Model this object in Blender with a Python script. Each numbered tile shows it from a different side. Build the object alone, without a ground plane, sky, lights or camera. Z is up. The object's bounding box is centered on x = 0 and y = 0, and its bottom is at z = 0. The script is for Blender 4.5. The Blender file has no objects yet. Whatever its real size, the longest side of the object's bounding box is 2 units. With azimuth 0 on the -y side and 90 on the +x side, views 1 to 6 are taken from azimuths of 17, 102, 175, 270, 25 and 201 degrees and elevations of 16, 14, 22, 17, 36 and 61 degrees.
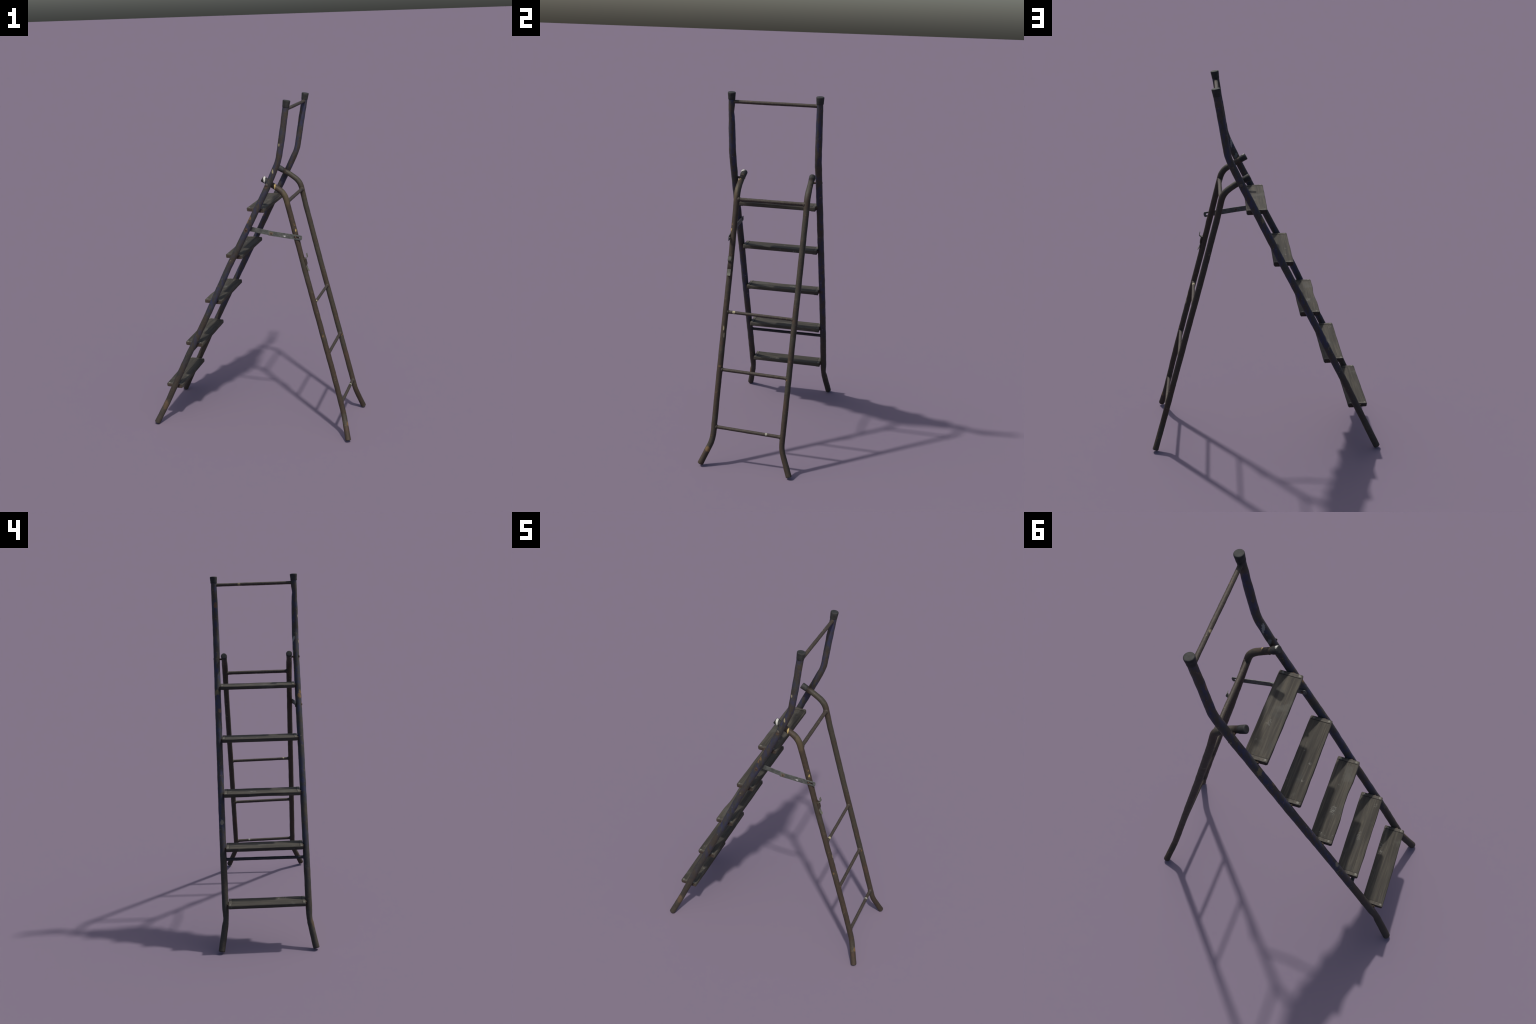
"""Old tubular-steel step ladder with five wooden treads, standing open."""
import bpy, math, random
from mathutils import Vector, noise

random.seed(7)

# ---------------------------------------------------------------- materials
class Nodes:
    """Small helper to write node trees tersely."""
    def __init__(self, name):
        self.mat = bpy.data.materials.new(name)
        self.mat.use_nodes = True
        self.t = self.mat.node_tree
        self.t.nodes.clear()
        self.out = self.t.nodes.new('ShaderNodeOutputMaterial')
        self.bsdf = self.t.nodes.new('ShaderNodeBsdfPrincipled')
        self.t.links.new(self.bsdf.outputs[0], self.out.inputs[0])
        self.pos = self.t.nodes.new('ShaderNodeTexCoord').outputs['Object']

    def link(self, a, b):
        self.t.links.new(a, b)

    def _set(self, sock, v):
        if hasattr(v, 'is_output'):
            self.link(v, sock)
        elif v is not None:
            sock.default_value = v

    def mapping(self, scale=(1, 1, 1), loc=(0, 0, 0), rot=(0, 0, 0), src=None):
        n = self.t.nodes.new('ShaderNodeMapping')
        self.link(src or self.pos, n.inputs['Vector'])
        n.inputs['Scale'].default_value = scale
        n.inputs['Location'].default_value = loc
        n.inputs['Rotation'].default_value = rot
        return n.outputs[0]

    def noise(self, scale, detail=4, rough=.6, vec=None, dist=0.0):
        n = self.t.nodes.new('ShaderNodeTexNoise')
        self.link(vec or self.pos, n.inputs['Vector'])
        n.inputs['Scale'].default_value = scale
        n.inputs['Detail'].default_value = detail
        n.inputs['Roughness'].default_value = rough
        n.inputs['Distortion'].default_value = dist
        return n.outputs['Fac']

    def voronoi(self, scale, vec=None):
        n = self.t.nodes.new('ShaderNodeTexVoronoi')
        self.link(vec or self.pos, n.inputs['Vector'])
        n.inputs['Scale'].default_value = scale
        return n

    def ramp(self, fac, a, b, lo=0.0, hi=1.0):
        n = self.t.nodes.new('ShaderNodeMapRange')
        n.interpolation_type = 'SMOOTHSTEP'
        self._set(n.inputs['Value'], fac)
        n.inputs['From Min'].default_value = a
        n.inputs['From Max'].default_value = b
        n.inputs['To Min'].default_value = lo
        n.inputs['To Max'].default_value = hi
        return n.outputs[0]

    def math(self, op, a, b=None):
        n = self.t.nodes.new('ShaderNodeMath')
        n.operation = op
        self._set(n.inputs[0], a)
        self._set(n.inputs[1], b)
        return n.outputs[0]

    def mix(self, fac, a, b):
        n = self.t.nodes.new('ShaderNodeMix')
        n.data_type = 'RGBA'
        self._set(n.inputs[0], fac)
        self._set(n.inputs[6], a if hasattr(a, 'is_output') else (*a, 1))
        self._set(n.inputs[7], b if hasattr(b, 'is_output') else (*b, 1))
        return n.outputs[2]

    def spot(self, centre, radii, jag=.75, scale=150):
        """Blotch of matter round a point: ellipsoid with a ragged rim."""
        m = self.mapping(scale=tuple(1 / r for r in radii),
                         loc=tuple(-c / r for c, r in zip(centre, radii)))
        n = self.t.nodes.new('ShaderNodeVectorMath')
        n.operation = 'LENGTH'
        self.link(m, n.inputs[0])
        d = self.math('ADD', n.outputs['Value'],
                      self.math('MULTIPLY', self.math('SUBTRACT', self.noise(scale, 3), .5), jag * 2))
        return self.ramp(d, .75, 1.1, 1.0, 0.0)

    def finish(self, colour, rough=.6, bump=None, bump_strength=.2, bump_dist=.001, spec=.3, metal=0.0):
        self._set(self.bsdf.inputs['Base Color'], colour)
        self._set(self.bsdf.inputs['Roughness'], rough)
        self.bsdf.inputs['Specular IOR Level'].default_value = spec
        self.bsdf.inputs['Metallic'].default_value = metal
        if bump is not None:
            b = self.t.nodes.new('ShaderNodeBump')
            b.inputs['Strength'].default_value = bump_strength
            b.inputs['Distance'].default_value = bump_dist
            self.link(bump, b.inputs['Height'])
            self.link(b.outputs[0], self.bsdf.inputs['Normal'])
        return self.mat


CREAM, YELLOW = (.34, .30, .17), (.42, .31, .11)
ORANGE = (.165, .098, .038)


def flecks(n, col):
    """Scattered chips of old cream and orange paint."""
    v1 = n.noise(38, 2, .5, n.mapping(loc=(3.1, 1.7, .4)))
    v2 = n.noise(190, 2, .6)
    m = n.math('MULTIPLY', n.ramp(v1, .63, .70), n.ramp(v2, .56, .64))
    col = n.mix(n.math('MULTIPLY', m, .75), col, ORANGE)
    v3 = n.noise(30, 2, .5, n.mapping(loc=(7.3, 2.2, 5.1)))
    v4 = n.noise(230, 2, .6, n.mapping(loc=(1, 2, 3)))
    m = n.math('MULTIPLY', n.ramp(v3, .66, .71), n.ramp(v4, .58, .65))
    return n.mix(n.math('MULTIPLY', m, .7), col, CREAM)


def rail_material():
    n = Nodes('worn_blue_painted_steel')
    large = n.noise(9, 4, .65)
    fine = n.noise(120, 4, .65)
    grime = n.mix(n.ramp(fine, .3, .7), (.026, .026, .025), (.046, .045, .040))
    rust = n.mix(n.ramp(fine, .35, .65), (.034, .029, .023), (.053, .044, .033))
    col = n.mix(n.ramp(n.noise(7, 4, .6, n.mapping(loc=(4, 4, 4))), .46, .58), grime, rust)
    # what is left of the blue paint, in patches drawn out along the tube
    streak = n.mapping(scale=(1, 1, .22), rot=(0, -.46, 0))
    b1 = n.noise(60, 6, .72, streak)
    b2 = n.ramp(large, .36, .55)
    blue = n.math('MULTIPLY', n.ramp(b1, .435, .57), b2)
    sep = n.t.nodes.new('ShaderNodeSeparateXYZ')
    n.link(n.pos, sep.inputs[0])
    # paint is scuffed off the feet
    blue = n.math('MULTIPLY', blue, n.ramp(sep.outputs['Z'], .22, .80))
    col = n.mix(n.math('MULTIPLY', blue, .85), col, (.028, .032, .074))
    feet = n.math('ADD', sep.outputs['Z'], n.math('MULTIPLY', large, .5))
    col = n.mix(n.ramp(feet, .36, .62, .8, 0.0), col, rust)
    col = flecks(n, col)
    for c, r, k, a in [
            ((.041, -.231, 1.334), (.009, .012, .014), ORANGE, .9),
            ((.027, -.226, 1.316), (.010, .012, .018), ORANGE, 1),
            ((.014, -.240, 1.264), (.013, .012, .015), (.075, .044, .025), .8),
            ((.182, -.235, 1.605), (.005, .008, .012), CREAM, .8),
            ((.222, -.233, 1.755), (.004, .008, .009), CREAM, .8),
            ((.139, -.237, 1.516), (.013, .010, .011), (.085, .052, .030), .7),
            ((.038, .256, 1.343), (.014, .016, .022), (.15, .12, .055), .8),
            ((.182, -.206, 1.616), (.007, .010, .032), (.22, .22, .21), .9),
            ((.157, -.204, 1.549), (.010, .010, .018), (.13, .14, .14), .8),
            ((-.106, -.226, 1.041), (.009, .012, .014), CREAM, .6),
            ((.218, .249, 1.833), (.010, .012, .020), (.12, .066, .028), .8),
            ((-.015, .240, 1.252), (.010, .010, .016), ORANGE, .7),
            ((-.308, .246, .664), (.010, .012, .020), (.19, .17, .12), .8),
            ((-.543, -.255, .130), (.022, .016, .035), (.10, .066, .036), .7)]:
        col = n.mix(n.math('MULTIPLY', n.spot(c, r), a), col, k)
    return n.finish(col, n.ramp(fine, .3, .7, .5, .75), fine, .25, .0012)


def leg_material():
    n = Nodes('rusty_brown_steel')
    fine = n.noise(120, 4, .65)
    big = n.noise(8, 4, .6)
    brown = n.mix(n.ramp(fine, .3, .7), (.033, .0245, .0175), (.052, .038, .026))
    olive = n.mix(n.ramp(fine, .3, .7), (.031, .028, .0215), (.051, .045, .033))
    sep = n.t.nodes.new('ShaderNodeSeparateXYZ')
    n.link(n.pos, sep.inputs[0])
    side = n.math('ADD', big, n.math('MULTIPLY', sep.outputs['Y'], .35))   # far leg less rusty
    col = n.mix(n.ramp(side, .42, .60), brown, olive)
    red = n.noise(20, 4, .6, n.mapping(loc=(2, 9, 4)))
    col = n.mix(n.ramp(red, .55, .70, 0, .6), col, (.062, .036, .024))
    col = flecks(n, col)
    for c, r, k, a in [
            ((.180, -.184, 1.511), (.0042, .018, .020), YELLOW, 1),
            ((.297, -.189, 1.262), (.0030, .010, .0095), YELLOW, .9),
            ((.292, -.189, 1.292), (.003, .008, .004), ORANGE, .9),
            ((.449, -.195, .635), (.007, .010, .014), ORANGE, 1),
            ((.446, -.196, .660), (.003, .008, .007), (.03, .03, .09), .9),
            ((.486, .180, .509), (.006, .010, .009), ORANGE, 1),
            ((.595, -.214, .097), (.010, .014, .018), ORANGE, .8),
            ((.431, -.184, .742), (.008, .004, .015), CREAM, .8),
            ((.441, -.179, .705), (.008, .004, .016), (.22, .19, .13), .8),
            ((.482, -.186, .542), (.010, .010, .006), ORANGE, .7),
            ((.189, .212, 1.508), (.009, .010, .006), ORANGE, .7)]:
        col = n.mix(n.math('MULTIPLY', n.spot(c, r, .35), a), col, k)
    ochre = n.spot((.243, -.188, 1.448), (.026, .016, .060), .5, 40)
    col = n.mix(n.math('MULTIPLY', ochre, .6), col, (.085, .066, .034))
    return n.finish(col, n.ramp(fine, .3, .7, .5, .75), fine, .25, .0012)


def rung_material(name, base, spots=()):
    n = Nodes(name)
    fine = n.noise(130, 4, .65)
    dark = tuple(c * .72 for c in base)
    light = tuple(c * 1.25 for c in base)
    col = flecks(n, n.mix(n.ramp(fine, .3, .7), dark, light))
    for c, r, k in spots:
        col = n.mix(n.spot(c, r, .35), col, k)
    return n.finish(col, .62, fine, .3, .0012)


def wood_material():
    n = Nodes('weathered_grey_wood')
    info = n.t.nodes.new('ShaderNodeObjectInfo')
    shift = n.t.nodes.new('ShaderNodeVectorMath')
    shift.operation = 'ADD'
    n.link(n.pos, shift.inputs[0])
    comb = n.t.nodes.new('ShaderNodeCombineXYZ')
    n.link(n.math('MULTIPLY', info.outputs['Random'], 20), comb.inputs[0])
    n.link(n.math('MULTIPLY', info.outputs['Random'], 7), comb.inputs[1])
    n.link(comb.outputs[0], shift.inputs[1])
    p = shift.outputs[0]
    grain = n.noise(1, 6, .68, n.mapping(scale=(170, 5.5, 170), src=p), .35)
    broad = n.noise(1, 4, .6, n.mapping(scale=(42, 2.6, 42), src=p), .5)
    blot = n.noise(13, 4, .6, p)
    col = n.mix(n.ramp(broad, .34, .66), (.037, .033, .027), (.070, .063, .050))
    col = n.mix(n.ramp(grain, .40, .66, 0, .65), col, (.030, .029, .026))
    col = n.mix(n.ramp(grain, .46, .28, 0, .6), col, (.095, .084, .060))
    col = n.mix(n.ramp(blot, .55, .72, 0, .5), col, (.044, .046, .043))
    col = n.mix(n.ramp(n.noise(9, 3, .6, n.mapping(loc=(8, 3, 1), src=p)), .58, .72, 0, .55), col, (.082, .080, .069))
    chips = n.math('MULTIPLY', n.ramp(n.noise(26, 2, .5, n.mapping(loc=(5, 1, 9), src=p)), .69, .72),
                   n.ramp(n.noise(150, 2, .6, p), .5, .6))
    col = n.mix(n.math('MULTIPLY', chips, .4), col, (.19, .185, .165))
    # pale scuffs where feet have trodden
    for c, r, k in [((-.226, .066, .821), (.014, .022, .02), .55), ((-.352, .022, .541), (.009, .026, .02), .45),
                    ((.068, .057, 1.388), (.008, .016, .02), .40)]:
        scuff = n.math('MULTIPLY', n.spot(c, r, 1.1, 110), n.ramp(n.noise(240, 3, .6), .42, .60))
        col = n.mix(n.math('MULTIPLY', scuff, k), col, (.19, .19, .17))
    return n.finish(col, .78, grain, .35, .0014, .2)


def plain(name, a, b, scale=90, rough=.6, spots=(), spec=.3, metal=0.0):
    n = Nodes(name)
    f = n.noise(scale, 4, .65)
    col = n.mix(n.ramp(f, .32, .68), a, b)
    for c, r, k in spots:
        col = n.mix(n.spot(c, r, .45), col, k)
    return n.finish(col, rough, f, .25, .001, spec, metal)


RAIL, LEG, WOOD = rail_material(), leg_material(), wood_material()
RUNG = rung_material('brown_steel_rod', (.046, .037, .029),
                     [((.247, .107, 1.949), (.010, .009, .010), (.20, .16, .09)),
                      ((.402, -.138, .830), (.016, .008, .010), (.32, .29, .18)),
                      ((.555, .100, .212), (.012, .008, .010), (.26, .26, .21))])
DARK_RUNG = rung_material('dark_steel_rod', (.026, .026, .032))
RUBBER = plain('dark_rubber', (.017, .0175, .017), (.031, .032, .031), 60, .7)
SPLASHED = plain('paint_splashed_rubber', (.017, .0175, .017), (.031, .032, .031), 60, .7,
                 [((.119, -.184, 1.552), (.0060, .018, .030), (.45, .45, .42))])
TIP = plain('dirty_foot_plug', (.030, .028, .023), (.052, .048, .038), 80, .75)
GALV = plain('dull_grey_zinc', (.045, .050, .046), (.096, .103, .094), 60, .55,
             [((.236, -.2085, 1.228), (.012, .0055, .009), (.44, .44, .43)),
              ((.157, -.214, 1.244), (.014, .010, .013), (.12, .10, .07))], .4)
RUST = plain('brown_rust', (.042, .030, .022), (.088, .058, .038), 110, .8)
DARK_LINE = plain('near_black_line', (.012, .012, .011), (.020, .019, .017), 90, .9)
BOLT = plain('grimy_bolt_head', (.055, .047, .038), (.090, .078, .062), 120, .6)
DULL_RUST = plain('dull_brown_rust', (.030, .023, .019), (.058, .042, .032), 90, .8)
STRIP = plain('scuffed_end_strip', (.044, .039, .032), (.078, .070, .056), 70, .75)
SCREW = plain('pale_screw_head', (.085, .082, .068), (.175, .17, .14), 140, .6)
LATCH = plain('weathered_zinc_clip', (.075, .078, .062), (.14, .14, .11), 110, .6)

# ---------------------------------------------------------------- objects
ladder = bpy.data.objects.new('step_ladder', None)
bpy.context.collection.objects.link(ladder)
ladder['label'] = 'old rusty tubular steel step ladder with five wooden treads'
ladder['category'] = 'step ladder'


def add(name, verts, faces, mat, parent=ladder, smooth_angle=40):
    me = bpy.data.meshes.new(name)
    me.from_pydata([tuple(v) for v in verts], [], faces)
    me.validate()
    ob = bpy.data.objects.new(name, me)
    bpy.context.collection.objects.link(ob)
    ob.parent = parent
    me.materials.append(mat)
    import bmesh
    bm = bmesh.new()
    bm.from_mesh(me)
    bmesh.ops.recalc_face_normals(bm, faces=bm.faces)
    bm.to_mesh(me)
    bm.free()
    for p in me.polygons:
        p.use_smooth = True
    me.set_sharp_from_angle(angle=math.radians(smooth_angle))
    return ob


def bent_path(points, step=.006):
    """Polyline with rounded corners. points: (x, y, z, r_in_plane, r_side, bend)."""
    P = [Vector(p[:3]) for p in points]
    out = []

    def put(v, r1, r2):
        out.append((v, r1, r2))
    for i in range(len(P) - 1):
        a, b = P[i], P[i + 1]
        L = (b - a).length
        ca, cb = points[i][5], points[i + 1][5]
        n = max(2, int((L - ca - cb) / step))
        for k in range(n + 1):
            t = (ca + (L - ca - cb) * k / n) / L
            put(a.lerp(b, t), points[i][3] * (1 - t) + points[i + 1][3] * t,
                points[i][4] * (1 - t) + points[i + 1][4] * t)
        if i + 2 < len(P) and cb > 0:
            c = P[i + 2]
            s, e = b + (a - b).normalized() * cb, b + (c - b).normalized() * cb
            m = max(4, int(cb * 2 / step))
            for k in range(1, m):
                t = k / m
                put(s * (1 - t) ** 2 + b * 2 * t * (1 - t) + e * t * t, points[i + 1][3], points[i + 1][4])
    clean = [out[0]]
    for o in out[1:]:
        if (o[0] - clean[-1][0]).length > 1e-4:
            clean.append(o)
    return clean


def tube(name, points, mat, parent=ladder, side=(0, 1, 0), segs=28, wobble=.0005, step=.006,
         flare=0.0, flare_len=.008, round_ends=(.003, .003), seed=0.0):
    """Sweep an elliptic section along a bent path. Ends are closed and rounded."""
    path = bent_path(points, step)
    n = len(path)
    arc = [0.0]
    for i in range(1, n):
        arc.append(arc[-1] + (path[i][0] - path[i - 1][0]).length)
    total = arc[-1]
    rings = []
    S = Vector(side)
    for i, (p, r1, r2) in enumerate(path):
        a = path[max(i - 1, 0)][0]
        b = path[min(i + 1, n - 1)][0]
        t = (b - a).normalized()
        u = (S - t * S.dot(t)).normalized()
        w = t.cross(u)
        f = 1 + flare * (math.exp(-(arc[i] / flare_len) ** 2) + math.exp(-((total - arc[i]) / flare_len) ** 2))
        rings.append((p, t, u, w, r1 * f, r2 * f))
    full = []
    for end in (0, 1):                        # rounded end rings
        p, t, u, w, r1, r2 = rings[0 if end == 0 else -1]
        e = round_ends[end]
        sgn = 1 if end == 0 else -1
        extra = []
        for ang in (0, 22, 45, 67):
            c = math.radians(ang)
            extra.append((p + t * sgn * e * (1 - math.sin(c)), t, u, w,
                          r1 - e + e * math.cos(c),
                          r2 - e + e * math.cos(c)))
        # ang=0 is full radius, e inside the end; larger angles run to the end face
        if end == 0:
            start = list(reversed(extra))
        else:
            stop = extra
    body = [r for i, r in enumerate(rings) if round_ends[0] < arc[i] < total - round_ends[1]]
    full = start + body + stop
    verts, faces = [], []
    for p, t, u, w, r1, r2 in full:
        for k in range(segs):
            a = 2 * math.pi * k / segs
            d = u * math.cos(a) * r2 + w * math.sin(a) * r1
            if wobble:
                q = (p + d) * 24 + Vector((seed, seed, seed))
                d *= 1 + wobble / r1 * (noise.noise(q) * 1.3 + .5 * noise.noise(q * 3.1))
            verts.append(p + d)
    m = len(full)
    for i in range(m - 1):
        for k in range(segs):
            k2 = (k + 1) % segs
            faces.append((i * segs + k, i * segs + k2, (i + 1) * segs + k2, (i + 1) * segs + k))
    faces.append(tuple(range(segs)))
    faces.append(tuple((m - 1) * segs + k for k in range(segs)))
    return add(name, verts, faces, mat, parent)


def lathe(name, base, axis, profile, mat, parent=ladder, segs=24):
    """Solid of revolution: profile of (distance along axis, radius)."""
    b, t = Vector(base), Vector(axis).normalized()
    u = t.orthogonal().normalized()
    w = t.cross(u)
    verts, faces = [], []
    for h, r in profile:
        for k in range(segs):
            a = 2 * math.pi * k / segs
            verts.append(b + t * h + (u * math.cos(a) + w * math.sin(a)) * r)
    m = len(profile)
    for i in range(m - 1):
        for k in range(segs):
            k2 = (k + 1) % segs
            faces.append((i * segs + k, i * segs + k2, (i + 1) * segs + k2, (i + 1) * segs + k))
    faces.append(tuple(range(segs)))
    faces.append(tuple((m - 1) * segs + k for k in range(segs)))
    return add(name, verts, faces, mat, parent, 45)


def along(p, q, d):
    """Point at distance d from p towards q."""
    p, q = Vector(p), Vector(q)
    return p + (q - p).normalized() * d


# ---------------------------------------------------------------- front frame
R = .0184
RAILS = {
    'near': [(.2661, -.2155, 1.995, .0175, .0165, 0), (.2610, -.2165, 1.962, .0180, .0165, 0),
             (.2563, -.2165, 1.930, .0180, .0172, .008), (.2508, -.2200, 1.893, .0179, .0144, .012), (.2460, -.2180, 1.862, .0181, .0166, .008), (.2360, -.2175, 1.800, .0181, .0180, .01),
             (.2125, -.2170, 1.664, .0172, .0196, .034),
             (.1370, -.2185, 1.4985, .0182, .0180, .02), (-.0175, -.2220, 1.196, R, R, .01),
             (-.1000, -.2242, 1.039, R, R, .01), (-.2430, -.2272, .738, R, R, .01), (-.4130, -.2304, .400, R, R, .01),
             (-.4980, -.2322, .220, R, R, .01), (-.5280, -.2328, .158, .0178, .0166, .022), (-.5400, -.2382, .132, .0180, .0182, .008), (-.602, -.2652, .0076, .0182, .0182, 0)],
    'far': [(.2620, .2560, 1.992, .0175, .0165, 0), (.2568, .2557, 1.960, .0180, .0168, 0),
            (.2400, .2548, 1.860, .0181, .0175, .01), (.2070, .2522, 1.660, .0174, .0190, .034),
            (.1425, .2522, 1.5273, .0183, .0182, .02), (.0012, .2506, 1.243, R, R, .01),
            (-.1050, .2490, 1.030, R, R, .01),
            (-.2635, .2458, .7182, R, R, .01), (-.4150, .2420, .410, R, R, .01),
            (-.5060, .2385, .220, R, R, .01), (-.5330, .2366, .165, .0178, .0158, .020), (-.5500, .2432, .130, .0180, .0182, .008), (-.612, .2650, .0076, .0182, .0182, 0)],
}
rails = {}
for key, pts in RAILS.items():
    rails[key] = tube('side_rail', pts, RAIL, wobble=.0008, seed=3.0 if key == 'near' else 9.0, round_ends=(.002, .004))
    top, nxt = pts[0], pts[1]
    ax = Vector(top[:3]) - Vector(nxt[:3])
    ax.normalize()
    base = Vector(top[:3]) - ax * .0365
    lathe('rubber_cap', base, ax,
          [(0, .0170), (.0005, .0186), (.002, .0191), (.012, .0194), (.024, .0205), (.0330, .0212),
           (.0358, .0209), (.0377, .0200), (.0387, .0184), (.0390, .015)], RUBBER, rails[key], 32)
    lathe('foot_plug', along(pts[-1][:3], pts[-2][:3], .0005), Vector(pts[-1][:3]) - Vector(pts[-2][:3]),
          [(0, .0148), (.0010, .0148), (.0016, .0138)], TIP, rails[key])


def rung(a, b, r, mat=RUNG, flare=.45, seed=0.0):
    return tube('rung', [(*a, r, r, 0), (*b, r, r, 0)], mat, side=(0, 0, 1), segs=20, wobble=.0004, step=.003,
                flare=0, seed=seed) if flare == 0 else weld_rung(a, b, r, mat, flare, seed)


def weld_rung(a, b, r, mat, flare, seed):
    """Rod with weld fillets where it meets the tubes (the first 15 mm lie inside them)."""
    A, B = Vector(a), Vector(b)
    L = (B - A).length
    inset, reach = .0150, .0085
    pts = []
    n = int(L / .003)
    for i in range(n + 1):
        d = L * i / n
        e = min(d, L - d)
        g = max(0.0, 1 - max(e - inset, 0) / reach)
        rr = r * (1 + flare * g * g)
        p = A.lerp(B, i / n)
        pts.append((*p, rr, rr, 0))
    return tube('rung', pts, mat, side=(0, 0, 1), segs=20, wobble=.0005, step=.01, seed=seed)


rung((.2590, -.216, 1.947), (.2545, .256, 1.946), .0095, RUNG, .12, 1)
rung((-.380, -.229, .4670), (-.3845, .243, .4685), .0090, DARK_RUNG, .4, 2)

# ---------------------------------------------------------------- rear frame
Q = .0159
LEGS = {
    'near': [(.1060, -.1745, 1.5525, .0155, .0155, 0), (.1700, -.1765, 1.5130, .0155, .0155, .01), (.2330, -.1785, 1.4740, .0164, .0172, .040),
             (.2656, -.1785, 1.3454, Q, Q, .02), (.3526, -.1820, .9936, Q, Q, .01), (.4327, -.1865, .688, Q, Q, .01), (.5075, -.1900, .400, Q, Q, .01),
             (.5690, -.1925, .148, Q, Q, .040), (.605, -.2515, .0108, .0164, .0164, 0)],
    'far': [(.1000, .2080, 1.5505, .0155, .0155, 0), (.1660, .2090, 1.5140, .0155, .0155, .01), (.2325, .2090, 1.4680, .0164, .0172, .040),
            (.2610, .2082, 1.3386, Q, Q, .02), (.3624, .2022, .9406, Q, Q, .01), (.4212, .1985, .7199, Q, Q, .01),
            (.5715, .1905, .144, Q, .0148, .034), (.614, .2455, .0088, .0164, .0164, 0)],
}


def on_path(points, z):
    """Point of a tube's axis at height z (straight part)."""
    for p, q in zip(points, points[1:]):
        if p[2] >= z >= q[2]:
            t = (p[2] - z) / (p[2] - q[2])
            return tuple(p[k] + (q[k] - p[k]) * t for k in range(3))


legs = {}
for key, pts in LEGS.items():
    legs[key] = tube('rear_leg', pts, LEG, wobble=.0006, seed=5.0 if key == 'near' else 12.0, round_ends=(.002, .003))
    end, nxt = Vector(pts[0][:3]), Vector(pts[1][:3])
    ax = (end - nxt).normalized()
    lathe('rubber_cap', end - ax * .034, ax,
          [(0, .0150), (.0006, .0163), (.004, .0170), (.020, .0176), (.031, .0180), (.0345, .0172), (.0360, .0155),
           (.0364, .012)], SPLASHED if key == 'near' else RUBBER, legs[key], 32)
    lathe('foot_plug', along(pts[-1][:3], pts[-2][:3], .0005), Vector(pts[-1][:3]) - Vector(pts[-2][:3]),
          [(0, .0132), (.0010, .0132), (.0016, .0122)], TIP, legs[key])

for i, (zn, zf_, r) in enumerate([(1.4220, 1.4220, .0104), (.8262, .8200, .0086), (.5208, .5126, .0092), (.2158, .2058, .0092)]):
    rung(on_path(LEGS['near'], zn), on_path(LEGS['far'], zf_), r, RUNG, .42, 20.0 + i)

# pivot bolts through rail and leg
for key, s, x, z, y_out, y_in in [('near', -1, .1435, 1.5265, -.2345, -.1612), ('far', 1, .1420, 1.5245, .2680, .1935)]:
    y0, y1 = y_out, y_in
    bolt = lathe('pivot_bolt', (x, y0, z), (0, -s, 0), [(0, .0055), (abs(y0 - y1), .0055)], RUST)
    lathe('bolt_head', (x + .0008, y0, z + .002), (0, s, 0),
          [(-.001, .0086), (.0012, .0086), (.0026, .0072), (.0036, .0046), (.0040, .002)], BOLT, bolt)
    lathe('nut', (x, y1, z), (0, -s, 0), [(-.004, .0070), (.0004, .0070), (.0010, .0058)], RUST, bolt, 6)

# ---------------------------------------------------------------- treads
# (x_front near, x_front far, x_back near, x_back far, z_front, z_back, y near end, y far end)
TREADS = [
    (.0120, .0112, .1165, .1155, 1.3872, 1.3828, -.1995, .2325),
    (-.1250, -.1262, -.0245, -.0243, 1.1050, 1.1030, -.2035, .2305),
    (-.2680, -.2722, -.1615, -.1663, .8200, .8180, -.2070, .2280),
    (-.4030, -.4082, -.2945, -.3025, .5414, .5368, -.2105, .2240),
    (-.5425, -.5522, -.4405, -.4474, .2562, .2535, -.2130, .2185),
]
THICK = .0212


def rounded_section(w, h, r, n=4):
    """Rounded rectangle, u in 0..w (front to back), v in 0..-h (top to bottom)."""
    pts = []
    for cu, cv, a0 in [(r, -r, 180), (w - r, -r, 90), (w - r, -h + r, 0), (r, -h + r, -90)]:
        for k in range(n + 1):
            a = math.radians(a0 - 90 * k / n)
            pts.append((cu + r * math.cos(a), cv + r * math.sin(a)))
    return pts


def dense(sec, gap=.006):
    out = []
    for i, p in enumerate(sec):
        q = sec[(i + 1) % len(sec)]
        d = math.dist(p, q)
        m = max(1, int(d / gap))
        for k in range(m):
            out.append((p[0] + (q[0] - p[0]) * k / m, p[1] + (q[1] - p[1]) * k / m))
    return out


def broken_edge(v):
    """How far the split front edge of the third tread has worn back (v = 0 near end .. 1)."""
    if v < .24 or v > .70:
        return 0.0
    if v < .29:
        return .0022 * (v - .24) / .05
    if v < .44:
        return .0022 + .0042 * math.sin((v - .29) / .15 * math.pi / 2)
    return .0064 * math.cos((v - .44) / .26 * math.pi / 2)


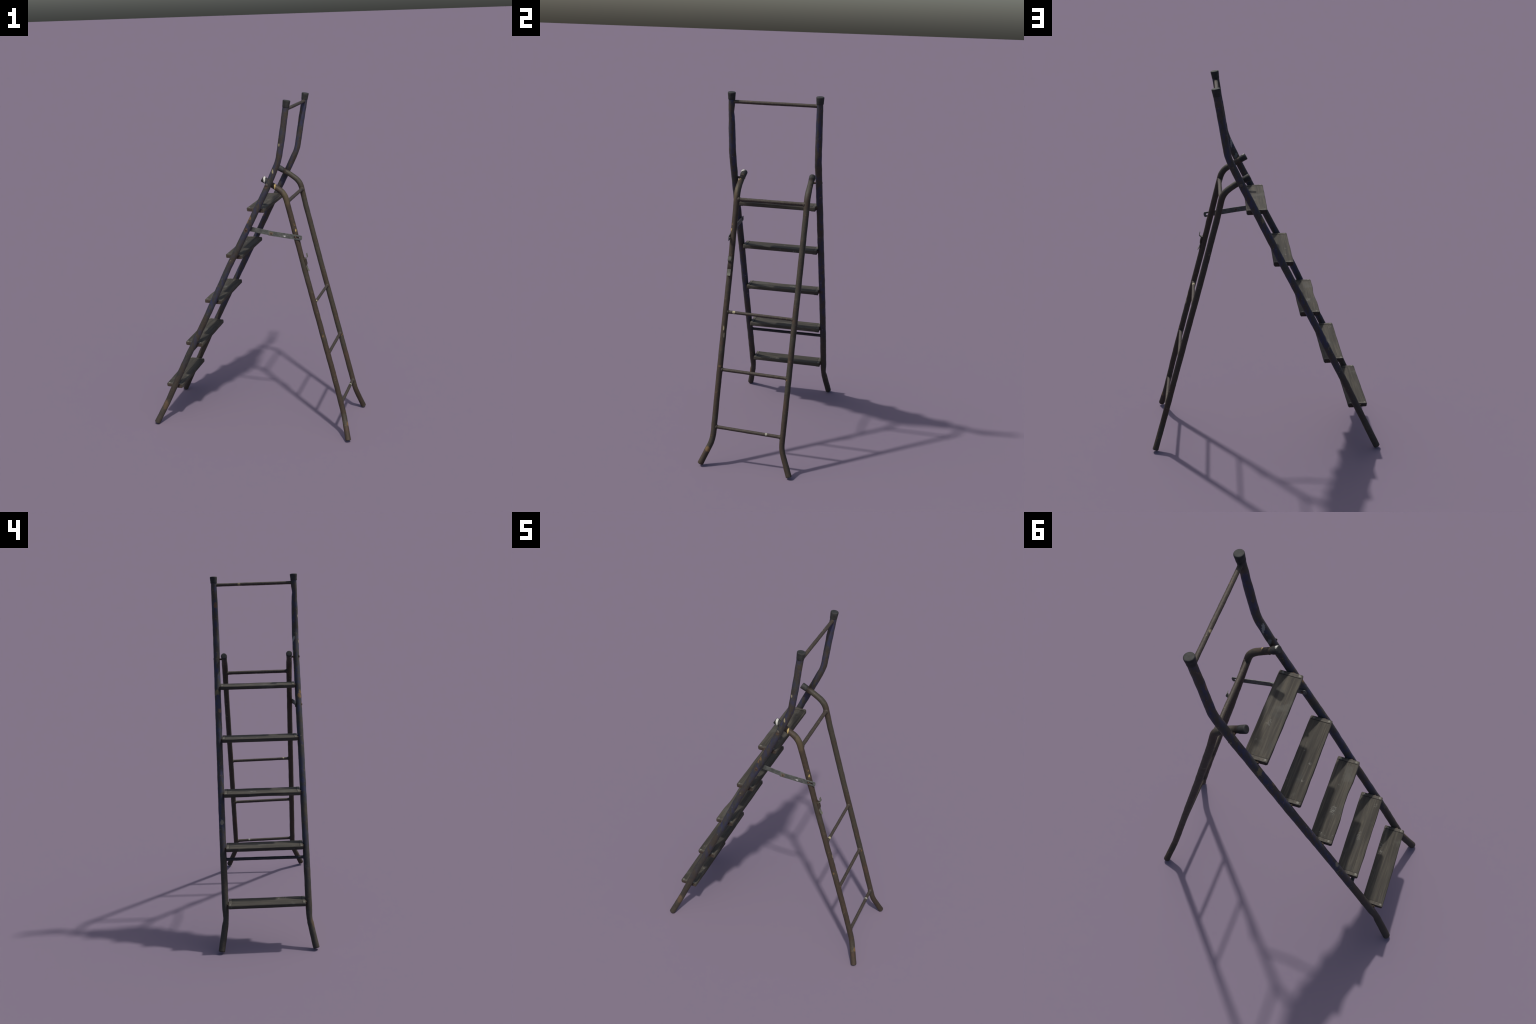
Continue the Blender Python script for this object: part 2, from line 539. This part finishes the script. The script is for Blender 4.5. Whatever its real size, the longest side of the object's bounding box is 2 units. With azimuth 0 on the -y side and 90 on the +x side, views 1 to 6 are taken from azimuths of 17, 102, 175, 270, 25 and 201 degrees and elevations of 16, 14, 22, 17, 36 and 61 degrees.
for i, (xfn, xff, xbn, xbf, zf, zb, yn, yf) in enumerate(TREADS):
    stations = 90
    verts, faces = [], []
    sec = dense(rounded_section(.1025, THICK, .0042))
    m = len(sec)
    for j in range(stations + 1):
        v = j / stations
        y = yn + (yf - yn) * v
        shrink = .0015 if j in (0, stations) else 0.0     # eased ends
        xf, xb = xfn + (xff - xfn) * v, xbn + (xbf - xbn) * v
        for u, h in sec:
            s = u / .1025
            x = xf + (xb - xf) * s
            z = zf + (zb - zf) * s + h
            q = Vector((x * 30, y * 9, z * 30 + i * 11))
            wear = .0011 * noise.noise(q) + .0006 * noise.noise(q * 3)
            if s < .06 or s > .94:
                x += wear * (1.4 if s < .5 else .8)
                if i == 2 and s < .5:
                    x += broken_edge(v)
                elif s < .5:
                    x += .0012 * max(0, noise.noise(Vector((y * 14, i * 5.0, 1))))
            if h > -.003:
                z += wear * .7 - .0012 * math.sin(math.pi * min(max(s, 0), 1)) * math.sin(math.pi * v)
            if shrink:
                x += shrink * (1 - 2 * s)
                z += shrink * (-1 - 2 * h / THICK) * .8
            verts.append((x, y, z))
    for j in range(stations):
        for k in range(m):
            k2 = (k + 1) % m
            faces.append((j * m + k, j * m + k2, (j + 1) * m + k2, (j + 1) * m + k))
    faces.append(tuple(range(m)))
    faces.append(tuple(stations * m + k for k in range(m)))
    tread = add('tread', verts, faces, WOOD, smooth_angle=50)

    # at each end: a thin strip let into the top, a rusty bracket under it, screws
    for s, yend, xf, xb in [(-1, yn, xfn, xbn), (1, yf, xff, xbf)]:
        inw = -s

        def at(u, y, h):
            return (xf + (xb - xf) * u, y, zf + (zb - zf) * u + h)

        def slab(name, u0, u1, y0, y1, h0, h1, mat, parent, c=.0008):
            """Box in tread coordinates with chamfered upper rim."""
            v = []
            cu = c / .10
            sg = 1 if y1 > y0 else -1
            for (hh, e) in ((h0, 0), (h1 - c, 0), (h1, 1)):
                v += [at(u0 + cu * e, y0 + sg * c * e, hh), at(u1 - cu * e, y0 + sg * c * e, hh),
                      at(u1 - cu * e, y1 - sg * c * e, hh), at(u0 + cu * e, y1 - sg * c * e, hh)]
            f = [(0, 1, 2, 3), (8, 9, 10, 11)]
            for b in (0, 4):
                for k in range(4):
                    f.append((b + k, b + (k + 1) % 4, b + 4 + (k + 1) % 4, b + 4 + k))
            return add(name, v, f, mat, parent, 30)

        slab('end_strip', .03, .97, yend + inw * -.0004, yend + inw * .0165, -.004, .0012, STRIP, tread)
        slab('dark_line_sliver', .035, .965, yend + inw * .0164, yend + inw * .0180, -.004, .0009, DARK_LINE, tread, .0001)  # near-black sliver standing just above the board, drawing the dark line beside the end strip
        slab('bracket', .52, .96, yend - inw * .0012, yend + inw * .022, -THICK - .0016, -THICK + .0006, DULL_RUST, tread)
        slab('end_plate', .055, .945, yend - inw * .0014, yend + inw * .0010, -THICK + .0010, -.0030, DULL_RUST, tread, .0012)
        slab('bracket_flange', .34, .70, yend - inw * .0075, yend - inw * .0010, -THICK + .0020, -.0055, RUST, tread)
        for u in (.14, .84):
            r = random.uniform(.0052, .0066)
            if s == 1 and u > .5 and i in (1, 3):
                continue
            lathe('screw', at(u + random.uniform(-.03, .03), yend + inw * .0085, .0008), (0, 0, 1),
                  [(0, r), (.0009, r * .95), (.0016, r * .6)], SCREW, tread, 14)

# ---------------------------------------------------------------- folding stay
def strip(name, pts, half, thick, mat, parent=ladder, slot=None, round_start=True, round_end=True):
    """Flat bar in the x-z plane following two axis points; round ends, optional slot near the far end."""
    a, b = Vector(pts[0]), Vector(pts[1])
    t = (b - a).normalized()
    up = Vector((0, 0, 1))
    up = (up - t * up.dot(t)).normalized()
    nrm = t.cross(up)
    L = (b - a).length
    outer = []
    for c, s0, rnd in ((0, 90, round_start), (L, -90, round_end)):
        for k in range(13):
            ang = math.radians(s0 + 180 * k / 12)
            flat = .45 if rnd else .1
            outer.append((c + math.cos(ang) * half * flat, math.sin(ang) * half))
    import bmesh
    bm = bmesh.new()
    vo = [bm.verts.new(a + t * u + up * v - nrm * thick / 2) for u, v in outer]
    edges = [bm.edges.new((vo[k], vo[(k + 1) % len(vo)])) for k in range(len(vo))]
    if slot:
        s0, s1, sh = slot
        inner = []
        for c, a0 in ((s0, 90), (s1, -90)):
            for k in range(9):
                ang = math.radians(a0 + 180 * k / 8)
                inner.append((c + math.cos(ang) * sh, math.sin(ang) * sh))
        vi = [bm.verts.new(a + t * u + up * v - nrm * thick / 2) for u, v in inner]
        edges += [bm.edges.new((vi[k], vi[(k + 1) % len(vi)])) for k in range(len(vi))]
    fill = bmesh.ops.triangle_fill(bm, use_beauty=True, edges=edges)
    fs = [f for f in bm.faces]
    ext = bmesh.ops.extrude_face_region(bm, geom=fs)
    bmesh.ops.translate(bm, vec=nrm * thick, verts=[g for g in ext['geom'] if isinstance(g, bmesh.types.BMVert)])
    bmesh.ops.recalc_face_normals(bm, faces=bm.faces)
    me = bpy.data.meshes.new(name)
    bm.to_mesh(me)
    bm.free()
    ob = bpy.data.objects.new(name, me)
    bpy.context.collection.objects.link(ob)
    ob.parent = parent
    me.materials.append(mat)
    mod = ob.modifiers.new('edge', 'BEVEL')
    mod.width = .0005
    mod.segments = 1
    mod.limit_method = 'ANGLE'
    return ob


stay = strip('folding_stay', [(.003, -.2005, 1.2675), (.1560, -.2065, 1.2440)], .0140, .0030, GALV, ladder)
strip('stay_bar', [(.1430, -.2100, 1.2452), (.3280, -.1955, 1.2195)], .0142, .0030, GALV, stay, slot=(.150, .176, .0052))
lathe('rivet', (.157, -.2045, 1.2428), (0, -1, 0), [(0, .0055), (.0068, .0055), (.0086, .0042), (.0092, .002)], RUST, stay, 16)
lathe('bolt', (.0165, -.198, 1.2660), (0, -1, 0), [(0, .0060), (.0428, .0060), (.0440, .0045)], RUST, stay, 16)
lathe('bolt', (.2960, -.185, 1.2245), (0, -1, 0), [(0, .0040), (.0145, .0040), (.0150, .0052), (.0172, .0050), (.0182, .003)], RUST, stay, 16)

# ---------------------------------------------------------------- catch clip on the rear leg

def ribbon(name, prof, y0, half, thick, mat, parent):
    """Bent sheet-metal tongue: profile in x-z, given width in y."""
    P = [Vector((x, 0, z)) for x, z in prof]
    verts, faces = [], []
    for i, p in enumerate(P):
        t = (P[min(i + 1, len(P) - 1)] - P[max(i - 1, 0)]).normalized()
        nn = Vector((-t.z, 0, t.x))
        for yy, sg in ((-half, 1), (half, 1), (half, -1), (-half, -1)):
            verts.append((p.x + nn.x * sg * thick / 2, y0 + yy, p.z + nn.z * sg * thick / 2))
    for i in range(len(P) - 1):
        for k in range(4):
            faces.append((i * 4 + k, i * 4 + (k + 1) % 4, i * 4 + 4 + (k + 1) % 4, i * 4 + 4 + k))
    faces += [(0, 1, 2, 3), tuple(len(verts) - 4 + k for k in range(4))]
    return add(name, verts, faces, mat, parent, 35)


clip = ribbon('catch_clip', [(.3360, 1.0970), (.3460, 1.0950), (.3495, 1.0880), (.3545, 1.0660), (.3540, 1.0600), (.3450, 1.0560)],
       -.1810, .0105, .0070, LEG, ladder)
ribbon('hook', [(.3400, 1.0900), (.3470, 1.0945), (.3545, 1.1000), (.3595, 1.1050), (.3600, 1.1095), (.3575, 1.1170), (.3552, 1.1275)],
       -.1805, .0095, .0028, LATCH, clip)
ribbon('tongue', [(.3510, 1.0720), (.3545, 1.0560), (.3590, 1.0440), (.3615, 1.0350), (.3665, 1.0290), (.3695, 1.0225)],
       -.1815, .0092, .0028, LATCH, clip)
